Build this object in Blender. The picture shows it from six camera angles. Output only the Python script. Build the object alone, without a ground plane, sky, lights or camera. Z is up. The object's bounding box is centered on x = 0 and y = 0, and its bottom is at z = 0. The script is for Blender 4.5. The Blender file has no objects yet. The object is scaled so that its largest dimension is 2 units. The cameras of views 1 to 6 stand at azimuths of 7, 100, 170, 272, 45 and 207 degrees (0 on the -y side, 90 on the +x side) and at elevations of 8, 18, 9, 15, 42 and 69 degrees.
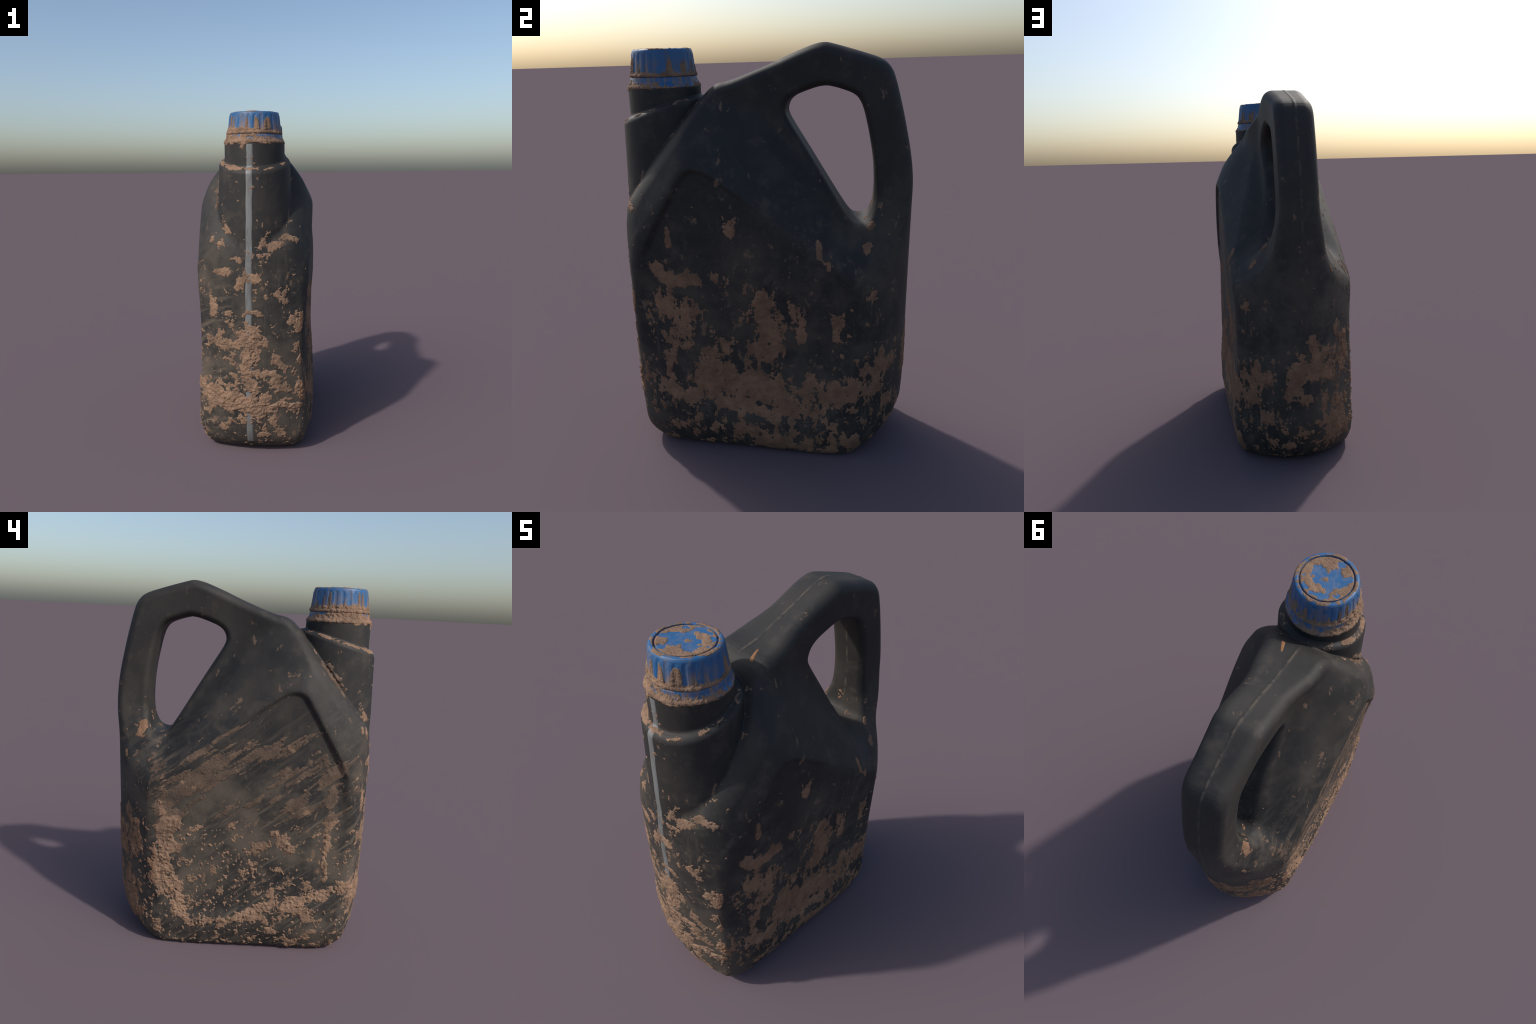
import bpy, math
import numpy as np
from mathutils import Vector

rng = np.random.default_rng(7)

# ------------------------------------------------------------------ helpers
def sstep(a, b, x):
    t = np.clip((x - a) / (b - a), 0.0, 1.0)
    return t * t * (3 - 2 * t)

def round_max(a, b, r):
    """intersection of two half spaces with a fillet of radius r"""
    return np.minimum(np.maximum(a, b), -r) + np.sqrt(np.maximum(a + r, 0) ** 2 + np.maximum(b + r, 0) ** 2)

def round_min(a, b, r):
    return -round_max(-a, -b, r)

def soft_max(a, b, k):
    h = np.clip(0.5 + 0.5 * (a - b) / k, 0, 1)
    return b + (a - b) * h + k * h * (1 - h)

def chaikin(p, n=2):
    p = np.asarray(p, float)
    for _ in range(n):
        q = np.roll(p, -1, 0)
        p = np.stack([p * .78 + q * .22, p * .22 + q * .78], 1).reshape(-1, 2)
    return p

def polygon_distance(poly, y, z):
    """signed distance to a closed outline, negative inside"""
    d = np.full(y.shape, 1e9)
    inside = np.zeros(y.shape, bool)
    a = poly
    b = np.roll(poly, -1, 0)
    for (ay, az), (by, bz) in zip(a, b):
        ey, ez = by - ay, bz - az
        wy, wz = y - ay, z - az
        t = np.clip((wy * ey + wz * ez) / (ey * ey + ez * ez + 1e-12), 0, 1)
        d = np.minimum(d, (wy - ey * t) ** 2 + (wz - ez * t) ** 2)
        if ez != 0:
            cross = ((az > z) != (bz > z)) & (y < ey * (z - az) / ez + ay)
            inside ^= cross
    d = np.sqrt(d)
    return np.where(inside, -d, d)

def path_distance(pts, u, v):
    """distance to an open polyline"""
    d = np.full(u.shape, 1e9)
    for (a, b), (c, e) in zip(pts[:-1], pts[1:]):
        ex, ey = c - a, e - b
        t = np.clip(((u - a) * ex + (v - b) * ey) / (ex * ex + ey * ey), 0, 1)
        d = np.minimum(d, (u - a - ex * t) ** 2 + (v - b - ey * t) ** 2)
    return np.sqrt(d)

def lattice(ix, iy, iz, seed):
    h = (ix.astype(np.uint64) * np.uint64(73856093)) ^ (iy.astype(np.uint64) * np.uint64(19349663)) ^ (iz.astype(np.uint64) * np.uint64(83492791)) ^ np.uint64(seed * 2654435761 % (2 ** 32))
    h ^= h >> np.uint64(13)
    h *= np.uint64(1274126177)
    h &= np.uint64(0xFFFFFFFF)
    h ^= h >> np.uint64(16)
    h *= np.uint64(2246822519)
    h &= np.uint64(0xFFFFFFFF)
    h ^= h >> np.uint64(15)
    return h

def noise(p, scale, seed=0):
    """gradient noise, about -1..1"""
    q = p * np.asarray(scale) + 1000.0
    i = np.floor(q).astype(np.int64)
    f = q - i
    w = f * f * f * (f * (f * 6 - 15) + 10)
    out = 0
    for dx in (0, 1):
        for dy in (0, 1):
            for dz in (0, 1):
                h = lattice(i[:, 0] + dx, i[:, 1] + dy, i[:, 2] + dz, seed)
                gx = (h & np.uint64(1023)).astype(float) / 511.5 - 1
                gy = ((h >> np.uint64(10)) & np.uint64(1023)).astype(float) / 511.5 - 1
                gz = ((h >> np.uint64(20)) & np.uint64(1023)).astype(float) / 511.5 - 1
                v = gx * (f[:, 0] - dx) + gy * (f[:, 1] - dy) + gz * (f[:, 2] - dz)
                out = out + v * (w[:, 0] if dx else 1 - w[:, 0]) * (w[:, 1] if dy else 1 - w[:, 1]) * (w[:, 2] if dz else 1 - w[:, 2])
    return out * 1.4

def fbm(p, scale, octaves, seed=0, gain=.55):
    scale = np.asarray(scale, float)
    out, a, s = 0, 1.0, 0.0
    for k in range(octaves):
        out = out + a * noise(p, scale * 2.03 ** k, seed + k * 17)
        s += a
        a *= gain
    return out / s

# ------------------------------------------------------------------ shape of the canister
# side outline in the (y, z) plane: bottom, back, handle, sloping front shoulder, front
OUTLINE = chaikin([
    (-.545, .0), (0, .0), (.47, .0), (.575, .004), (.643, .085), (.690, .19), (.704, .30), (.705, .7), (.708, 1.1), (.711, 1.36),
    (.697, 1.49), (.659, 1.665), (.624, 1.80), (.599, 1.876), (.556, 1.922), (.44, 1.960), (.335, 1.991),
    (.290, 2.002), (.240, 1.992), (.145, 1.957), (.03, 1.908), (-.13, 1.848), (-.224, 1.832), (-.296, 1.764), (-.413, 1.648),
    (-.495, 1.554), (-.576, 1.447), (-.638, 1.362), (-.690, 1.285), (-.710, 1.21), (-.717, 1.1), (-.718, .8), (-.718, .45), (-.716, .30),
    (-.703, .18), (-.672, .080), (-.615, .018)])
HOLE = chaikin([
    (.288, 1.812), (.165, 1.772), (.128, 1.745), (.114, 1.705), (.131, 1.664), (.23, 1.506), (.313, 1.368), (.392, 1.236),
    (.425, 1.192), (.463, 1.183), (.500, 1.203), (.518, 1.275), (.521, 1.37), (.513, 1.487), (.490, 1.612), (.462, 1.722), (.432, 1.768), (.36, 1.795)])
PANEL = chaikin([
    (-.62, .96), (-.345, 1.440), (-.305, 1.472), (-.235, 1.472), (-.08, 1.362), (.13, 1.215), (.30, 1.082), (.50, .93), (.47, .36), (.27, .15), (-.25, .25), (-.66, .38)])
SPOUT = (.008, -.487)
TILT = .28            # slope of the shoulder around the neck

class Field2D:
    """signed distance to an outline, tabulated on a fine (y, z) grid for speed"""
    def __init__(self, poly, step=.0025):
        self.step, self.y0, self.z0 = step, -.90, -.12
        self.ny, self.nz = int(1.80 / step), int(2.30 / step)
        B = 8
        yc, zc = np.meshgrid(self.y0 + step * B * np.arange(self.ny // B + 2), self.z0 + step * B * np.arange(self.nz // B + 2), indexing="ij")
        coarse = polygon_distance(poly, yc.ravel(), zc.ravel()).reshape(yc.shape)
        i, j = np.arange(self.ny + 1) / B, np.arange(self.nz + 1) / B
        i0, j0 = i.astype(int), j.astype(int)
        fi, fj = (i - i0)[:, None], (j - j0)[None, :]
        c = lambda a, b: coarse[np.ix_(i0 + a, j0 + b)]
        G = c(0, 0) * (1 - fi) * (1 - fj) + c(1, 0) * fi * (1 - fj) + c(0, 1) * (1 - fi) * fj + c(1, 1) * fi * fj
        near = np.argwhere(np.abs(G) < .11)
        G[near[:, 0], near[:, 1]] = polygon_distance(poly, self.y0 + step * near[:, 0], self.z0 + step * near[:, 1])
        self.G = G
    def __call__(self, y, z):
        u = np.clip((y - self.y0) / self.step, 0, self.ny - 1.001)
        v = np.clip((z - self.z0) / self.step, 0, self.nz - 1.001)
        i, j = u.astype(np.int64), v.astype(np.int64)
        f, g = u - i, v - j
        G = self.G
        return (G[i, j] * (1 - f) + G[i + 1, j] * f) * (1 - g) + (G[i, j + 1] * (1 - f) + G[i + 1, j + 1] * f) * g

outline_d, hole_d, panel_d = Field2D(OUTLINE), Field2D(HOLE), Field2D(PANEL)

def canister(P):
    """implicit surface of the blow-moulded bottle, negative inside"""
    x, y, z = P[:, 0], P[:, 1], P[:, 2]
    ax = np.abs(x - .002)
    low = 1 - sstep(1.1, 1.4, z)
    foot = sstep(.30, .05, z)
    bow = np.where(y > 0, 2.32 * low + .35 * (1 - low) - .75 * foot, -.95 + .35 * foot) * np.minimum(ax, .36) ** 2 * sstep(.05, .35, np.abs(y))
    E = outline_d(y + bow, z)
    H = hole_d(y, z) - .006
    # half thickness of the bottle
    side = .350 - (.045 - .025 * sstep(-.4, .5, y)) * sstep(.20, .0, z) ** 1.5
    side = side - .018 * sstep(.1, .58, y) - .030 * sstep(-.35, -.68, y)
    panel = panel_d(y, z)
    arm = sstep(.55, 1.1, z) * sstep(.2, -.25, y)
    crisp = sstep(.98, 1.12, z)
    side = side - (.016 + .008 * arm - .007 * sstep(-.1, .1, y) * sstep(.8, 1.0, z)) * (crisp * sstep(.016, -.022, panel) + (1 - crisp) * sstep(.02, -.06, panel))
    side = side - np.where(x > 0, .030, .006) * np.exp(-((y - .05) / .24) ** 2 - ((z - .56) / .26) ** 2)
    facet = .343 - .60 * (z - 1.485) - .47 * (soft_max(y, -.27 + 0 * y, .14) + .25)
    facet = facet + .010 * np.exp(-((z - 1.62) / .12) ** 2) * sstep(.0, -.3, y)
    facet = facet - .075 * sstep(.14, -.01, H) * sstep(1.85, 1.6, z) * sstep(.52, .40, y)
    # front shoulder falls away from the lip of the panel towards the spout
    fall = (y + .34) * -.86 + (z - 1.44) * .51
    cheek = .351 - .57 * soft_max(fall - .004, 0 * fall, .03)
    handle = .1035 + .012 * sstep(1.75, 1.98, z) * sstep(.5, .2, y) + .034 * sstep(1.42, 1.14, z) * sstep(.5, .6, y) + .046 * sstep(.10, -.17, y)
    w = -soft_max(-facet, -cheek, .035)
    w = soft_max(w, handle, .05)
    w = -soft_max(-w, -side, .016)
    g = 1 / np.sqrt(1 + .75 * .56 * sstep(.0, .1, side - w))
    S = (ax - w) * g
    # seam ridge where the two mould halves meet
    E = E - .0018 * np.exp(-(x / .006) ** 2) * sstep(-.3, -.2, y)
    r_edge = .045 - .012 * low * sstep(.0, .3, y) - .012 * sstep(1.15, 1.3, z) * sstep(-.15, -.3, y)
    body = round_max(E, S, r_edge)
    body = round_max(body, -H, .034)
    # spout column, shoulder, neck
    rr = np.sqrt((x - SPOUT[0]) ** 2 + (y - SPOUT[1]) ** 2)
    column = rr - (.209 + .035 * np.clip(1.66 - z, -.1, .32))
    top = (z - (1.672 + TILT * (y + .69))) * .96
    column = round_max(column, top, .026)
    column = round_max(column, 1.1 - z, .1)
    neck = round_max(rr - .1745, z - 1.826, .010)
    neck = np.maximum(neck, 1.5 - z)
    spout = round_min(column, neck, .012)
    return round_min(body, spout, .009)

def gradient(P, e=.0025):
    g = np.empty_like(P)
    for k in range(3):
        d = np.zeros(3)
        d[k] = e
        g[:, k] = canister(P + d) - canister(P - d)
    return g / (2 * e)

def settle(P, steps=3):
    for _ in range(steps):
        g = gradient(P)
        f = canister(P)
        P = P - np.clip(f / np.maximum((g * g).sum(1), .2), -.01, .01)[:, None] * g
    return P

def unit(v):
    return v / np.maximum(np.linalg.norm(v, axis=1), 1e-9)[:, None]

def mesh_implicit(lo, hi, h):
    """surface nets on a grid, refined only near the surface"""
    B = 5
    n = [int(math.ceil((b - a) / h / B)) * B + 1 for a, b in zip(lo, hi)]
    ax = [lo[k] + h * np.arange(n[k]) for k in range(3)]
    cx = [a[::B] for a in ax]
    G = np.stack(np.meshgrid(*cx, indexing="ij"), -1).reshape(-1, 3)
    C = canister(G).reshape([len(c) for c in cx])
    F = np.repeat(np.repeat(np.repeat(C, B, 0), B, 1), B, 2)[:n[0], :n[1], :n[2]].copy()
    near = np.abs(C) < h * B * 2.2
    big = np.zeros_like(F, bool)
    near_i = np.argwhere(near)
    off = np.arange(-B, B + 1)
    mask = np.zeros(F.shape, bool)
    for i, j, k in near_i * B:
        mask[max(i - B, 0):i + B + 1, max(j - B, 0):j + B + 1, max(k - B, 0):k + B + 1] = True
    idx = np.argwhere(mask)
    vals = np.empty(len(idx))
    for s in range(0, len(idx), 400000):
        q = idx[s:s + 400000]
        vals[s:s + 400000] = canister(np.stack([ax[0][q[:, 0]], ax[1][q[:, 1]], ax[2][q[:, 2]]], 1))
    F[mask] = vals
    S = F < 0
    cnt = np.zeros([m - 1 for m in n], np.int8)
    for a in (0, 1):
        for b in (0, 1):
            for c in (0, 1):
                cnt += S[a:n[0] - 1 + a, b:n[1] - 1 + b, c:n[2] - 1 + c]
    cell = (cnt > 0) & (cnt < 8)
    ci = np.argwhere(cell)
    number = np.full(cell.shape, -1, np.int64)
    number[cell] = np.arange(len(ci))
    acc = np.zeros((len(ci), 3))
    num = np.zeros(len(ci))
    corners = [(a, b, c) for a in (0, 1) for b in (0, 1) for c in (0, 1)]
    for p in corners:
        for k in range(3):
            if p[k]:
                continue
            q = list(p)
            q[k] = 1
            f0 = F[ci[:, 0] + p[0], ci[:, 1] + p[1], ci[:, 2] + p[2]]
            f1 = F[ci[:, 0] + q[0], ci[:, 1] + q[1], ci[:, 2] + q[2]]
            hit = (f0 < 0) != (f1 < 0)
            t = np.where(hit, f0 / np.where(hit, f0 - f1, 1), 0)
            pos = np.tile(np.array(p, float), (len(ci), 1))
            pos[:, k] = t
            acc += pos * hit[:, None]
            num += hit
    V = np.array(lo) + h * (ci + acc / num[:, None])
    faces = []
    for k in range(3):
        a, b = [(1, 2), (2, 0), (0, 1)][k]
        s0 = [slice(None)] * 3
        s1 = [slice(None)] * 3
        s0[k] = slice(0, -1)
        s1[k] = slice(1, None)
        A, Bm = S[tuple(s0)], S[tuple(s1)]
        e = np.argwhere(A != Bm)
        e = e[(e[:, a] > 0) & (e[:, b] > 0) & (e[:, a] < n[a] - 1) & (e[:, b] < n[b] - 1)]
        def cid(da, db):
            q = e.copy()
            q[:, a] -= da
            q[:, b] -= db
            return number[q[:, 0], q[:, 1], q[:, 2]]
        quad = np.stack([cid(1, 1), cid(0, 1), cid(0, 0), cid(1, 0)], 1)
        flip = ~A[e[:, 0], e[:, 1], e[:, 2]]
        quad[flip] = quad[flip][:, ::-1]
        faces.append(quad)
    return V, np.concatenate(faces)

def build_mesh(name, V, F, normals=None, smooth=True):
    me = bpy.data.meshes.new(name)
    k = F.shape[1]
    me.vertices.add(len(V))
    me.vertices.foreach_set("co", V.astype(np.float32).ravel())
    me.loops.add(F.size)
    me.loops.foreach_set("vertex_index", F.astype(np.int32).ravel())
    me.polygons.add(len(F))
    me.polygons.foreach_set("loop_start", np.arange(0, F.size, k, dtype=np.int32))
    me.polygons.foreach_set("use_smooth", np.full(len(F), smooth))
    me.update(calc_edges=True)
    me.validate()
    if normals is not None:
        me.normals_split_custom_set_from_vertices(normals.tolist())
    return me

def submesh(V, F, keep, *arrays):
    f = F[keep]
    used, inv = np.unique(f.ravel(), return_inverse=True)
    return (V[used], inv.reshape(f.shape)) + tuple(a[used] for a in arrays)

def subdivide(V, F):
    """one linear subdivision of a quad mesh"""
    n = len(V)
    e = np.sort(np.stack([F, np.roll(F, -1, 1)], -1).reshape(-1, 2), 1)
    ue, inv = np.unique(e, axis=0, return_inverse=True)
    inv = inv.reshape(-1, 4)
    mid = (V[ue[:, 0]] + V[ue[:, 1]]) / 2
    cen = V[F].mean(1)
    me = n + inv
    mc = n + len(ue) + np.arange(len(F))
    Q = [np.stack([F[:, k], me[:, k], mc, me[:, (k - 1) % 4]], 1) for k in range(4)]
    return np.concatenate([V, mid, cen]), np.concatenate(Q)

# ------------------------------------------------------------------ materials
def new_material(name):
    m = bpy.data.materials.new(name)
    m.use_nodes = True
    nt = m.node_tree
    bsdf = nt.nodes["Principled BSDF"]
    return m, nt, bsdf

class Nodes:
    def __init__(self, nt):
        self.nt = nt
        tc = nt.nodes.new("ShaderNodeTexCoord")
        self.obj = tc.outputs["Object"]
        sep = nt.nodes.new("ShaderNodeSeparateXYZ")
        nt.links.new(self.obj, sep.inputs[0])
        self.x, self.y, self.z = sep.outputs
    def put(self, sock, v):
        if isinstance(v, bpy.types.NodeSocket):
            self.nt.links.new(v, sock)
        else:
            sock.default_value = v
    def math(self, op, a, b=0.0, clamp=False):
        n = self.nt.nodes.new("ShaderNodeMath")
        n.operation = op
        n.use_clamp = clamp
        self.put(n.inputs[0], a)
        self.put(n.inputs[1], b)
        return n.outputs[0]
    def noise(self, scale=(1, 1, 1), detail=4, rough=.6, offset=(0, 0, 0), rot=(0, 0, 0), distortion=0.0):
        mp = self.nt.nodes.new("ShaderNodeMapping")
        mp.vector_type = 'TEXTURE'
        mp.inputs["Rotation"].default_value = rot
        mp.inputs["Scale"].default_value = [1 / s for s in scale]
        mp.inputs["Location"].default_value = offset
        self.nt.links.new(self.obj, mp.inputs["Vector"])
        n = self.nt.nodes.new("ShaderNodeTexNoise")
        n.inputs["Scale"].default_value = 1
        n.inputs["Detail"].default_value = detail
        n.inputs["Roughness"].default_value = rough
        n.inputs["Distortion"].default_value = distortion
        self.nt.links.new(mp.outputs[0], n.inputs["Vector"])
        return n.outputs["Fac"]
    def remap(self, v, a, b, c=0.0, d=1.0):
        n = self.nt.nodes.new("ShaderNodeMapRange")
        n.interpolation_type = 'SMOOTHSTEP'
        self.put(n.inputs[0], v)
        for k, q in zip((1, 2, 3, 4), (a, b, c, d)):
            n.inputs[k].default_value = q
        return n.outputs[0]
    def mix(self, f, a, b):
        n = self.nt.nodes.new("ShaderNodeMix")
        n.data_type = 'RGBA'
        self.put(n.inputs[0], f)
        for s, v in ((n.inputs[6], a), (n.inputs[7], b)):
            if isinstance(v, tuple):
                v = (*v, 1)
            self.put(s, v)
        return n.outputs[2]
    def bump(self, h, strength, dist):
        n = self.nt.nodes.new("ShaderNodeBump")
        n.inputs["Strength"].default_value = strength
        n.inputs["Distance"].default_value = dist
        self.put(n.inputs["Height"], h)
        return n.outputs[0]

PLASTIC = (.0215, .021, .0205)
DUST = (.122, .098, .075)
MUD = (.255, .162, .108)

def dirty_plastic(name, base=PLASTIC):
    m, nt, b = new_material(name)
    N = Nodes(nt)
    # fine blotches of dust
    blot = N.remap(N.noise((9, 9, 9), 8, .68), .47, .70)
    speck = N.remap(N.noise((34, 34, 34), 6, .6, offset=(9, 2, 4)), .58, .70)
    # slanting wipe marks on the two broad sides
    streak = N.noise((6, 34, 3.2), 6, .65, rot=(math.radians(52), 0, 0))
    streak = N.remap(streak, .46, .68)
    lowpart = N.remap(N.z, 1.75, .7)
    left = N.remap(N.x, -.02, -.2)
    s = N.math('MULTIPLY', streak, N.math('MULTIPLY', lowpart, N.math('ADD', N.math('MULTIPLY', left, .70), .2)))
    run = N.remap(N.noise((28, 28, 3), 5, .6, offset=(3, 1, 0)), .52, .72)
    film = N.math('MAXIMUM', s, N.math('MULTIPLY', blot, N.math('ADD', N.math('MULTIPLY', lowpart, .32), .30)))
    film = N.math('MAXIMUM', film, N.math('MULTIPLY', speck, N.math('ADD', N.math('MULTIPLY', lowpart, .55), .12)))
    film = N.math('MAXIMUM', film, N.math('MULTIPLY', N.math('MULTIPLY', run, .45), lowpart))
    haze = N.math('MULTIPLY', N.remap(N.noise((3.2, 3.2, 3.2), 7, .66, offset=(7, 3, 1)), .40, .66), N.math('MULTIPLY', N.math('ADD', N.math('MULTIPLY', lowpart, .50), .12), N.math('ADD', N.math('MULTIPLY', left, .45), 1.0)))
    film = N.math('MAXIMUM', film, haze)
    # dusty mould seam
    seam = N.math('MULTIPLY', N.remap(N.math('ABSOLUTE', N.math('ADD', N.x, N.math('MULTIPLY', N.math('SUBTRACT', N.noise((7, 7, 7), 3), .5), .012))), .009, .002), N.remap(N.y, -.24, -.2))
    seam = N.math('MULTIPLY', seam, N.remap(N.noise((16, 16, 16), 4, .7, offset=(5, 0, 0)), .38, .58))
    seam = N.math('MULTIPLY', seam, N.remap(N.z, 1.15, 1.3))
    film = N.math('MAXIMUM', film, N.math('MULTIPLY', seam, .62))
    tone = N.mix(N.noise((3.5, 3.5, 3.5), 5, .6, offset=(2, 2, 2)), tuple(c * .8 for c in base), tuple(c * 1.25 for c in base))
    col = N.mix(N.math('MULTIPLY', film, .85), tone, DUST)
    # small flecks of dried splash, fewer towards the handle
    cut = N.math('ADD', N.noise((15, 15, 11), 7, .64, offset=(4, 6, 2), distortion=.3), N.math('MULTIPLY', lowpart, .035))
    fleck = N.remap(cut, .635, .69)
    col = N.mix(N.math('MULTIPLY', fleck, .75), col, tuple(c * .66 for c in MUD))
    nt.links.new(col, b.inputs["Base Color"])
    N.put(b.inputs["Roughness"], N.math('ADD', N.math('MULTIPLY', film, .3), .60))
    b.inputs["Specular IOR Level"].default_value = .28
    g = N.math('ADD', N.math('MULTIPLY', film, .5), N.math('MULTIPLY', N.noise((90, 90, 90), 3), .35))
    nt.links.new(N.bump(g, .3, .002), b.inputs["Normal"])
    return m

def mud_material(name, MUD=MUD, show=0.0):
    m, nt, b = new_material(name)
    N = Nodes(nt)
    a = N.noise((14, 14, 14), 8, .65)
    c = N.noise((75, 75, 75), 5, .7, offset=(1, 4, 2))
    pale = N.mix(N.remap(a, .35, .65), tuple(v * .74 for v in MUD), tuple(v * 1.06 for v in MUD))
    col = N.mix(N.remap(c, .55, .8), pale, tuple(v * .62 for v in MUD))
    if show:
        thin = N.remap(N.noise((11, 11, 11), 8, .7, offset=(3, 8, 1)), .42, .66)
        col = N.mix(N.math('MULTIPLY', thin, show), col, tuple(c * 1.6 for c in PLASTIC))
    nt.links.new(col, b.inputs["Base Color"])
    b.inputs["Roughness"].default_value = .95
    b.inputs["Specular IOR Level"].default_value = .15
    h = N.math('ADD', c, N.math('MULTIPLY', N.noise((190, 190, 190), 3), .5))
    nt.links.new(N.bump(h, .55, .006), b.inputs["Normal"])
    return m

def stripe_material():
    m, nt, b = new_material("milky_strip_plastic")
    N = Nodes(nt)
    dirt = N.remap(N.noise((26, 26, 9), 6, .65), .42, .7)
    nt.links.new(N.mix(N.math('MULTIPLY', dirt, .7), (.150, .158, .160), (.085, .078, .070)), b.inputs["Base Color"])
    b.inputs["Roughness"].default_value = .5
    return m

def cap_material():
    m, nt, b = new_material("blue_cap_plastic")
    N = Nodes(nt)
    tone = N.mix(N.noise((12, 12, 5), 4), (.012, .074, .190), (.020, .112, .265))
    film = N.remap(N.noise((17, 17, 9), 7, .66, distortion=.6), .44, .68)
    col = N.mix(N.math('MULTIPLY', film, .55), tone, (.17, .135, .12))
    drip = N.math('MULTIPLY', N.remap(N.noise((42, 42, 7), 5, .6, offset=(2, 1, 0)), .47, .62), N.remap(N.z, 1.968, 1.90))
    col = N.mix(N.math('MULTIPLY', drip, .8), col, tuple(c * .85 for c in MUD))
    nt.links.new(col, b.inputs["Base Color"])
    N.put(b.inputs["Roughness"], N.math('ADD', N.math('MULTIPLY', film, .35), .42))
    return m

# ------------------------------------------------------------------ assemble
def add(name, me, mat, parent, **props):
    o = bpy.data.objects.new(name, me)
    bpy.context.scene.collection.objects.link(o)
    if mat:
        o.data.materials.append(mat)
    o.parent = parent
    for k, v in props.items():
        o[k] = v
    return o

root = bpy.data.objects.new("jerrycan", None)
bpy.context.scene.collection.objects.link(root)
root["label"] = "muddy black plastic canister with blue screw cap"
root["category"] = "canister"

plastic = dirty_plastic("dusty_black_plastic")
mud = mud_material("dried_mud_brown", MUD, .30)
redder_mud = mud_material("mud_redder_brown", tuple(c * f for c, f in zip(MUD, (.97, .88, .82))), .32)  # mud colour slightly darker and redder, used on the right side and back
smear = mud_material("smeared_mud_film", tuple(c * f for c, f in zip(MUD, (.56, .61, .66))), .55)
blue = cap_material()
milky = stripe_material()

V, F = mesh_implicit((-.40, -.74, -.03), (.40, .74, 2.05), .0055)
V = settle(V)
V[:, 2] = np.maximum(V[:, 2], .0)
NRM = unit(gradient(V))

cen = V[F].mean(1)
HANDLE_REGION = np.array([(.02, 2.1), (-.02, 1.93), (.06, 1.80), (.10, 1.74), (.30, 1.74), (.44, 1.40), (.47, 1.16), (.60, 1.12), (.80, 1.12), (.80, 2.1)])
in_handle = polygon_distance(HANDLE_REGION, cen[:, 1], cen[:, 2]) < 0
rr = np.hypot(cen[:, 0] - SPOUT[0], cen[:, 1] - SPOUT[1])
shoulder_z = 1.672 + TILT * (cen[:, 1] + .69) + .004
in_neck = (rr < .185) & (cen[:, 2] > shoulder_z)
column_r = .209 + .035 * (1.66 - cen[:, 2])
in_spout = (~in_neck) & (rr < column_r + .004) & (cen[:, 2] > 1.2) & (canister_body := polygon_distance(OUTLINE, cen[:, 1], cen[:, 2]) > -.012) & (cen[:, 1] < -.2)
in_tank = ~(in_handle | in_neck | in_spout)
for name, keep in (("tank", in_tank), ("handle", in_handle), ("spout", in_spout), ("neck", in_neck)):
    v, f, nn = submesh(V, F, keep, NRM)
    add(name, build_mesh(name, v, f, nn), plastic, root)

# milky level strip down the middle of the front
def front_points(x, z, lift):
    y = np.full(x.shape, -.80)
    P = np.stack([x, y, z], 1)
    for _ in range(60):
        f = canister(P)
        P[:, 1] += np.clip(f, -.05, .05) * .8
    n = unit(gradient(P))
    return P + n * lift
nz, nx = 360, 7
zz = np.linspace(1.812, .075, nz)
xx = np.linspace(-.0205, .0205, nx)
gz, gx = np.meshgrid(zz, xx, indexing="ij")
gx = gx - .005 - .004 * np.sin(gz * 2.6 + .3) + .0012 * np.sin(gz * 37) * np.abs(gx) / .02
lift = np.where(np.abs(np.linspace(-1, 1, nx)) > .9, -.001, .0012)[None, :] + 0 * gz
SP = front_points(gx.ravel(), gz.ravel(), lift.ravel()[:, None])
i, j = np.meshgrid(np.arange(nz - 1), np.arange(nx - 1), indexing="ij")
k = (i * nx + j).ravel()
add("level_strip", build_mesh("level_strip", SP, np.stack([k, k + nx, k + nx + 1, k + 1], 1)), milky, root)

# ------------------------------------------------------------------ cap
def lathe(name, profile, center, seg=192, ribs=None):
    pr = np.array(profile)
    th = np.linspace(0, 2 * np.pi, seg, endpoint=False)
    R = pr[:, 0][:, None] + 0 * th
    if ribs:
        R = R + ribs(pr[:, 1][:, None], th[None, :], pr[:, 0][:, None])
    X = center[0] + R * np.cos(th)
    Y = center[1] + R * np.sin(th)
    Z = pr[:, 1][:, None] + 0 * th
    P = np.stack([X, Y, Z], -1).reshape(-1, 3)
    m = len(pr)
    i, j = np.meshgrid(np.arange(m - 1), np.arange(seg), indexing="ij")
    a = i * seg + j
    b = i * seg + (j + 1) % seg
    return P, np.stack([a.ravel(), b.ravel(), (b + seg).ravel(), (a + seg).ravel()], 1)

def dense(profile, step=.0025):
    out = [profile[0]]
    for a, b in zip(profile[:-1], profile[1:]):
        n = max(1, int(math.hypot(b[0] - a[0], b[1] - a[1]) / step))
        out += [(a[0] + (b[0] - a[0]) * t / n, a[1] + (b[1] - a[1]) * t / n) for t in range(1, n + 1)]
    return out

def rib(z, th, r):
    body = sstep(1.878, 1.888, z) * sstep(1.982, 1.968, z) * (r > .12)
    return -.0022 * body * np.clip(np.cos(th * 26) * 1.4, -.3, 1)

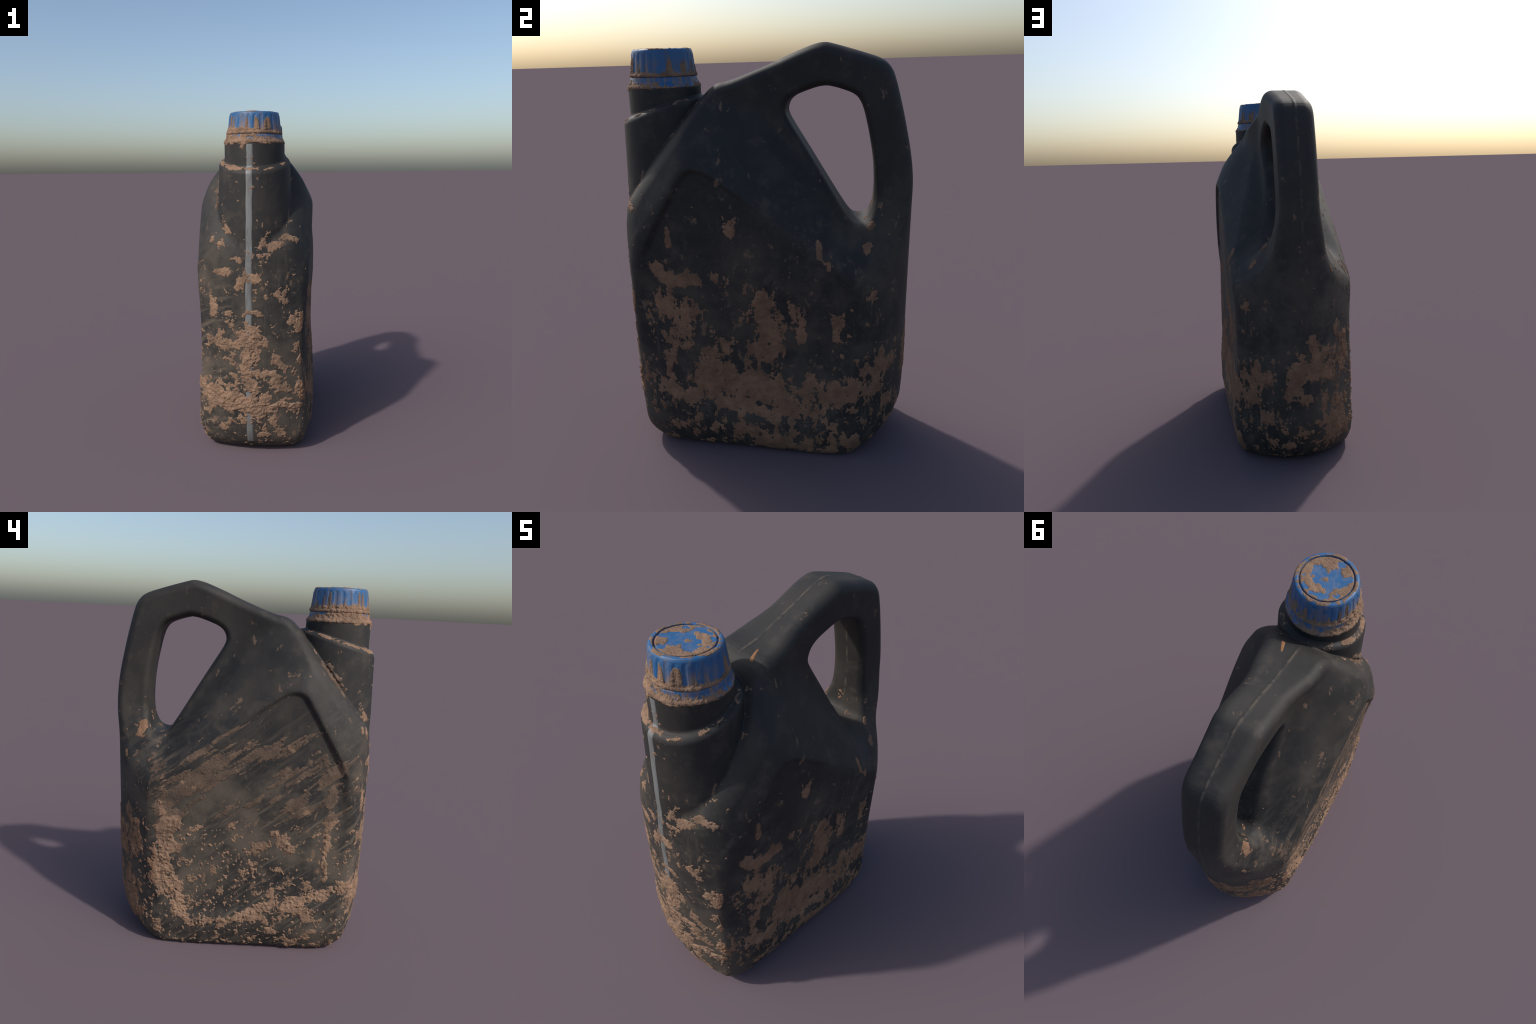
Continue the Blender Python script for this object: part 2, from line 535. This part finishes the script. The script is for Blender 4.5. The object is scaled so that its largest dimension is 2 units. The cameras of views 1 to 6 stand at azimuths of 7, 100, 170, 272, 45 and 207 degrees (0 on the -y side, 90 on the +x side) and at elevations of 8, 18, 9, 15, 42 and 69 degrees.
CAP = [(.1555, 1.872), (.1585, 1.876), (.1580, 1.881), (.1545, 1.887), (.1500, 1.925), (.1455, 1.970), (.1430, 1.983), (.1395, 1.990), (.134, 1.9935),
       (.126, 1.994), (.123, 1.9925), (.1205, 1.9855), (.1175, 1.9845), (.1145, 1.9905), (.110, 1.9925), (.06, 1.990), (.0005, 1.989)]
BAND = [(.150, 1.818), (.1735, 1.822), (.1725, 1.829), (.1655, 1.838), (.1610, 1.850), (.1590, 1.865), (.1560, 1.8695), (.150, 1.8705), (.140, 1.8705)]
CUP = (SPOUT[0], SPOUT[1])
capV, capF = lathe("cap", dense(CAP), CUP, 360, rib)
add("cap", build_mesh("cap", capV, capF), blue, root)
bandV, bandF = lathe("cap_ring", dense(BAND), CUP, 360)
cap_ring = add("cap_ring", build_mesh("cap_ring", bandV, bandF), blue, root)

# ------------------------------------------------------------------ dried mud
# each entry: path of (u, v) points, width, strength; u, v are (y, z) on the broad sides and (x, z) on front and back
LEFT_MUD = [
    ([(.11, 1.09), (.22, 1.00), (.33, .90), (.375, .82)], .045, 1.15),
    ([(.36, .80), (.35, .74), (.385, .60), (.41, .47), (.36, .34), (.30, .24)], .040, 1.1),
    ([(.30, .21), (.20, .155), (.04, .18), (-.15, .245)], .022, 1.0),
    ([(-.15, .25), (-.31, .305), (-.45, .35), (-.60, .41)], .026, 1.25),
    ([(.03, 1.09), (-.10, 1.14), (-.26, 1.18)], .040, .85),
    ([(-.44, 1.16), (-.50, .98), (-.50, .72), (-.49, .43)], .015, 1.0),
    ([(-.34, 1.01), (-.48, 1.06)], .065, .75),
    ([(-.36, .86), (-.29, .90)], .030, .8),
    ([(-.29, .62), (-.26, .66)], .022, 1.0),
    ([(-.13, .62), (-.15, .64)], .022, .9),
    ([(-.2, .70), (-.22, .71)], .016, 1.1),
    ([(.02, .76), (-.01, .66)], .030, .45),
    ([(-.06, .53), (-.08, .42)], .06, .40),
    ([(.10, .47), (.2, .42)], .06, .38),
    ([(-.34, .27), (-.42, .25)], .03, .9),
    ([(-.32, .03), (-.45, .15)], .012, 1.1),
    ([(-.16, .2), (-.24, .12)], .012, .9),
    ([(.44, 1.03), (.40, 1.04)], .03, .8),
    ([(.55, 1.23), (.56, 1.17)], .014, 1.1),
    ([(.56, .70), (.60, .52)], .02, .8),
    ([(-.14, 1.56), (-.16, 1.54)], .012, 1.0),
    ([(-.31, 1.535), (-.325, 1.535)], .009, 1.3),
    ([(-.03, 1.22), (.18, 1.10)], .008, .9),
    ([(-.09, 1.34), (.14, 1.19)], .007, .9),
]
RIGHT_MUD = [
    ([(-.47, .97), (-.40, .95), (-.32, .95)], .035, .95),
    ([(-.47, .80), (-.36, .78), (-.40, .66)], .065, .95),
    ([(-.46, .60), (-.46, .42)], .030, .9),
    ([(-.19, .96), (-.15, .92)], .03, .8),
    ([(-.27, .55), (-.17, .58)], .04, .75),
    ([(.0, .82), (.05, .70), (.02, .55)], .060, 1.0),
    ([(-.26, .42), (-.08, .40), (.08, .33)], .075, 1.1),
    ([(-.52, .36), (-.30, .32), (.0, .26)], .035, .95),
    ([(.22, .36), (.38, .36), (.56, .42)], .060, 1.0),
    ([(.08, .24), (.26, .28)], .055, .9),
    ([(-.10, .10), (.10, .06), (.30, .05), (.44, .10)], .050, .9),
    ([(.37, .80), (.375, .58)], .022, .75),
    ([(.17, .80), (.19, .66)], .03, .7),
    ([(-.12, 1.22), (-.13, 1.18)], .018, .9),
    ([(-.44, 1.18), (-.43, 1.12)], .018, .75),
    ([(.28, 1.14), (.29, 1.08), (.33, 1.02)], .012, 1.1),
    ([(.40, 1.22), (.45, 1.19), (.52, 1.19)], .009, 1.25),
    ([(.50, 1.10), (.505, 1.085)], .012, 1.1),
    ([(.52, .86), (.54, .88)], .013, 1.0),
    ([(-.47, 1.50), (-.46, 1.45)], .010, 1.1),
    ([(-.40, .14), (-.55, .2)], .03, .6),
]
FRONT_MUD = [
    ([(-.22, .36), (-.08, .31), (.06, .30)], .060, 1.3),
    ([(-.30, .40), (-.20, .37)], .018, 1.2),
    ([(.05, .30), (.17, .315), (.28, .30)], .012, 1.5),
    ([(-.01, .74), (.01, .64), (-.01, .52), (.0, .42)], .045, 1.15),
    ([(-.24, .69), (-.12, .68), (.0, .68)], .025, 1.0),
    ([(-.19, .74), (-.20, .68)], .03, .8),
    ([(-.19, .60), (-.10, .56)], .015, 1.1),
    ([(-.03, 1.06), (-.06, 1.02), (.02, 1.05)], .030, 1.0),
    ([(-.20, 1.09), (-.12, 1.10)], .014, 1.1),
    ([(-.06, 1.18), (-.04, 1.13)], .03, .75),
    ([(.08, 1.26), (.16, 1.24), (.06, 1.18)], .026, .8),
    ([(.15, .97), (.16, .94)], .024, 1.0),
    ([(.20, 1.30), (.27, 1.26)], .011, 1.2),
    ([(-.02, .87), (.06, .86)], .010, 1.2),
    ([(.26, .83), (.28, .78), (.24, .75)], .026, 1.0),
    ([(.26, .65), (.28, .58)], .022, .9),
    ([(.11, .52), (.17, .43)], .032, .9),
    ([(.17, .60), (.20, .56)], .03, .8),
    ([(.28, .42), (.31, .36)], .022, 1.2),
    ([(.05, .16), (.15, .10)], .04, .7),
    ([(-.22, .85), (-.23, .95)], .018, .9),
    ([(-.12, .88), (-.11, .78)], .02, .8),
    ([(-.20, .22), (-.12, .12)], .03, .5),
    ([(-.23, 1.32), (-.23, 1.28)], .012, 1.1),
    ([(-.10, 1.30), (-.14, 1.36), (-.19, 1.44)], .009, 1.1),
]
BACK_MUD = [
    ([(.05, .56), (-.06, .56), (-.16, .52), (-.25, .55)], .055, 1.05),
    ([(-.04, .70), (-.06, .62)], .022, 1.0),
    ([(-.12, .66), (-.12, .60)], .02, .9),
    ([(-.20, .75), (-.24, .66), (-.27, .60)], .022, 1.0),
    ([(.28, .54), (.21, .50), (.24, .44)], .05, 1.0),
    ([(.06, .44), (-.02, .40)], .03, .9),
    ([(-.16, .36), (-.24, .30), (-.18, .22)], .060, .95),
    ([(-.15, .14), (-.28, .18)], .040, 1.0),
    ([(.14, .14), (.06, .12)], .03, .8),
    ([(.20, .30), (.16, .26)], .03, .7),
    ([(.10, .20), (-.03, .20)], .014, .8),
    ([(.29, .86), (.28, .85)], .014, .9),
    ([(-.26, 1.0), (-.27, .94)], .012, .9),
]

def strokes(table, u, v):
    d = np.zeros(u.shape)
    for path, width, power in table:
        d = np.maximum(d, power * np.exp(-(path_distance(path, u, v) / (width * 1.75)) ** 2))
    return d

def mud_field(P, Nn):
    """> 0 where mud sticks; also returns how crusty it is"""
    x, y, z = P.T
    L, R = sstep(.50, .75, -Nn[:, 0]), sstep(.50, .75, Nn[:, 0])
    Fr, Bk = sstep(.45, .75, -Nn[:, 1]), sstep(.45, .75, Nn[:, 1])
    warp = np.stack([noise(P, 9, 61), noise(P, 9, 62), noise(P, 9, 63)], 1) * .016
    Q = P + warp
    d = np.zeros(len(P))
    d = np.maximum(d, L * strokes(LEFT_MUD, Q[:, 1], Q[:, 2]))
    d = np.maximum(d, R * strokes(RIGHT_MUD, Q[:, 1], Q[:, 2]))
    d = np.maximum(d, Fr * strokes(FRONT_MUD, Q[:, 0], Q[:, 2]) * (y < -.3))
    d = np.maximum(d, Bk * strokes(BACK_MUD, Q[:, 0], Q[:, 2]) * (y > .3))
    # general splatter, thicker towards the ground
    low = sstep(1.15, .25, z)
    d = np.maximum(d, .48 * low * np.maximum(np.maximum(L * (.62 + .25 * sstep(.6, .8, z)), R * sstep(1.0, .3, z)), np.maximum(Fr * .35, Bk * .8 * sstep(.7, .2, z))))
    # mud caught on the shoulder round the neck and on the left cheek
    rr = np.hypot(x - SPOUT[0], y - SPOUT[1])
    ledge = sstep(.35, .7, Nn[:, 2]) * (rr < .225) * (z > 1.6) * (z < 1.80) * sstep(-.28, -.42, y)
    d = np.maximum(d, (.62 + .25 * sstep(.1, -.1, x)) * ledge)
    d = np.maximum(d, .9 * sstep(.022, .006, np.abs(rr - .178)) * sstep(1.835, 1.815, z) * sstep(1.80, 1.822, z) * sstep(-.35, -.5, y))
    clump = path_distance([(-.43, 1.605), (-.48, 1.55), (-.525, 1.49)], y + warp[:, 1], z) + np.abs(x + .215) * .8
    knob = np.exp(-(clump / .034) ** 2)
    d = np.maximum(d, 1.5 * knob)
    # grain: blotchy everywhere, drawn out along the wipe marks on the left side, runs on right and back
    a, b = -.8 * y + .6 * z, .6 * y + .8 * z
    wiped = fbm(np.stack([x, a, b], 1), (8, 6, 34), 4, 31)
    wet = sstep(.55, .85, z) * L
    blot = fbm(P, 17, 5, 11, .62)
    runs = fbm(P, (24, 24, 9), 5, 21, .6)
    grain = blot * (1 - wet) + wiped * wet
    grain = np.where((Nn[:, 0] > .5) | (Nn[:, 1] > .5), .45 * blot + .55 * runs, grain)
    fine = fbm(P, 60, 3, 51)
    d = d - .30 * sstep(1.2, 1.5, z) * np.maximum(L, R) - .25 * sstep(.22, .08, z) * Fr
    d = d - .45 * sstep(1.3, 1.5, z) * (rr > .24) * (knob < .1)
    d = d + .14 * wet * sstep(1.3, 1.1, z)
    t = d + 2.1 * grain + .45 * fine - .62
    # single crumbs
    spot = noise(P, 42, 71) * .75 + noise(P, 85, 72) * .35
    few = .60 - .24 * low * np.maximum(L, .8 * Fr) - .05 * low - .09 * L * np.exp(-((y + .08) / .3) ** 2 - ((z - .55) / .22) ** 2)
    t = np.maximum(t, (spot - few) * .9 - sstep(1.35, 1.75, z))
    crust = np.maximum(L * sstep(.80, .72, z), Fr * sstep(1.2, .5, z)) * sstep(.7, 1.1, d) + .4 * (1 - .8 * wet) * (1 - .6 * R)
    crust = crust + .9 * L * (spot > few)
    return t, crust, knob

def mud_layer(V, F, field, place, thick=.0022):
    v, f = subdivide(V, F)
    v, n = place(v)
    t, crust, knob = field(v, n)
    t = np.maximum(t, -.06)
    keep = (t[f] > -.059).any(1)
    v, f, n, t, crust, knob = submesh(v, f, keep, n, t, crust, knob)
    lump = np.clip(fbm(v, 48, 3, 81) + .25, 0, 1) * .009 * crust + np.clip(fbm(v, 110, 2, 91), 0, 1) * .003
    h = np.where(t > 0, thick * (1 - np.exp(-t / .10)) + np.minimum(t * 3.0, 1) * lump, t * .035)
    h = h + .016 * knob * (t > 0) * np.minimum(t, 1)
    v = v + n * h[:, None]
    v[:, 2] = np.maximum(v[:, 2], .001)
    return v, f

vt, _, _ = mud_field(V, NRM)
pick = (vt[F] > -.25).any(1)
mv, mf = submesh(V, F, pick)
def on_body(v):
    v = settle(v, 1)
    return v, unit(gradient(v))
mv, mf = mud_layer(mv, mf, mud_field, on_body)
mc = mv[mf].mean(1)
thin = (mc[:, 0] < -.2) & (mc[:, 1] > -.62) & (mc[:, 2] > .76 + .10 * noise(mc, 14, 95)) & (mc[:, 2] < 1.7) & (noise(mc, 26, 97) < .52)
flat = ~thin & ((mc[:, 0] > .28) | (mc[:, 1] > .44))
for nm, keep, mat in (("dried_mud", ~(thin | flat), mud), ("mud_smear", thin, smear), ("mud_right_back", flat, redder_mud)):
    v, f = submesh(mv, mf, keep)
    add(nm, build_mesh(nm, v, f), mat, root, kind="stuff")

# a small rust coloured scrap stuck behind the neck
su, sv = np.meshgrid(np.linspace(-1, 1, 13), np.linspace(-1, 1, 25), indexing="ij")
sx = .064 + .0085 * su.ravel() * (1 - .35 * sv.ravel()) - .012 * sv.ravel()
sy = -.195 + .034 * sv.ravel()
SC = np.stack([sx, sy, np.full(sx.shape, 1.86)], 1)
for _ in range(40):
    SC[:, 2] -= np.clip(canister(SC), -.03, .03) * .8
SC = SC + unit(gradient(SC)) * (.0035 * (1 - su.ravel() ** 4) * (1 - sv.ravel() ** 4) - .001)[:, None]
i, j = np.meshgrid(np.arange(12), np.arange(24), indexing="ij")
k = (i * 25 + j).ravel()
rust, nt, b = new_material("rust_orange_scrap")
N = Nodes(nt)
nt.links.new(N.mix(N.noise((60, 60, 60), 4), (.30, .135, .05), (.17, .085, .04)), b.inputs["Base Color"])
b.inputs["Roughness"].default_value = .8
add("leaf_scrap", build_mesh("leaf_scrap", SC, np.stack([k, k + 25, k + 26, k + 1], 1)), rust, root)

# mud on the cap
def cap_field(P, Nn):
    x, y, z = P.T
    th = np.arctan2(y - CUP[1], x - CUP[0])
    r = np.hypot(x - CUP[0], y - CUP[1])
    facing = .5 - .5 * np.cos(th - math.radians(20))       # 1 towards -x
    facing = np.maximum(facing, .6 * (.5 - .5 * np.sin(th)))
    ring = np.stack([np.cos(th), np.sin(th), z * 0], 1)
    drips = fbm(np.stack([ring[:, 0] * .15, ring[:, 1] * .15, z * .06], 1), 40, 2, 5, .4)
    drips = .048 * sstep(.02, .20, drips) + .02 * sstep(.1, .4, drips) + .012 * fbm(P, 60, 3, 8) - .006
    level = 1.888 + .028 * facing + drips
    side = (level - z) / .03
    band = z < 1.872
    side = np.where(band, -.25 + 1.0 * facing - (z - 1.835) / .03 * .55 + fbm(P, 40, 4, 9) * 1.1, side)
    side = side + .35 * fbm(P, 55, 3, 6)
    top = fbm(P, (17, 17, 5), 4, 14, .45) * 2.0 + .50 * np.exp(-((r - .118) / .014) ** 2) + .25 * np.exp(-((r - .09) / .03) ** 2) - .22
    t = np.where(Nn[:, 2] > .6, np.where(z > 1.96, top, side), side)
    return t, .15 + .75 * facing * (z < 1.90), 0 * z

def mesh_normals(v, f):
    a, b, c, d = (v[f[:, k]] for k in range(4))
    fn = np.cross(c - a, d - b)
    n = np.zeros_like(v)
    for k in range(4):
        np.add.at(n, f[:, k], fn)
    return unit(n)
for nm, (v0, f0) in (("cap", (capV, capF)), ("cap_ring", (bandV, bandF))):
    v1, f1 = subdivide(v0, f0)
    n1 = mesh_normals(v1, f1)
    cm, cf = mud_layer(v0, f0, cap_field, lambda v: (v1, n1), .0016)
    add("cap_mud", build_mesh("cap_mud", cm, cf), mud, root, kind="stuff")

bpy.context.view_layer.update()
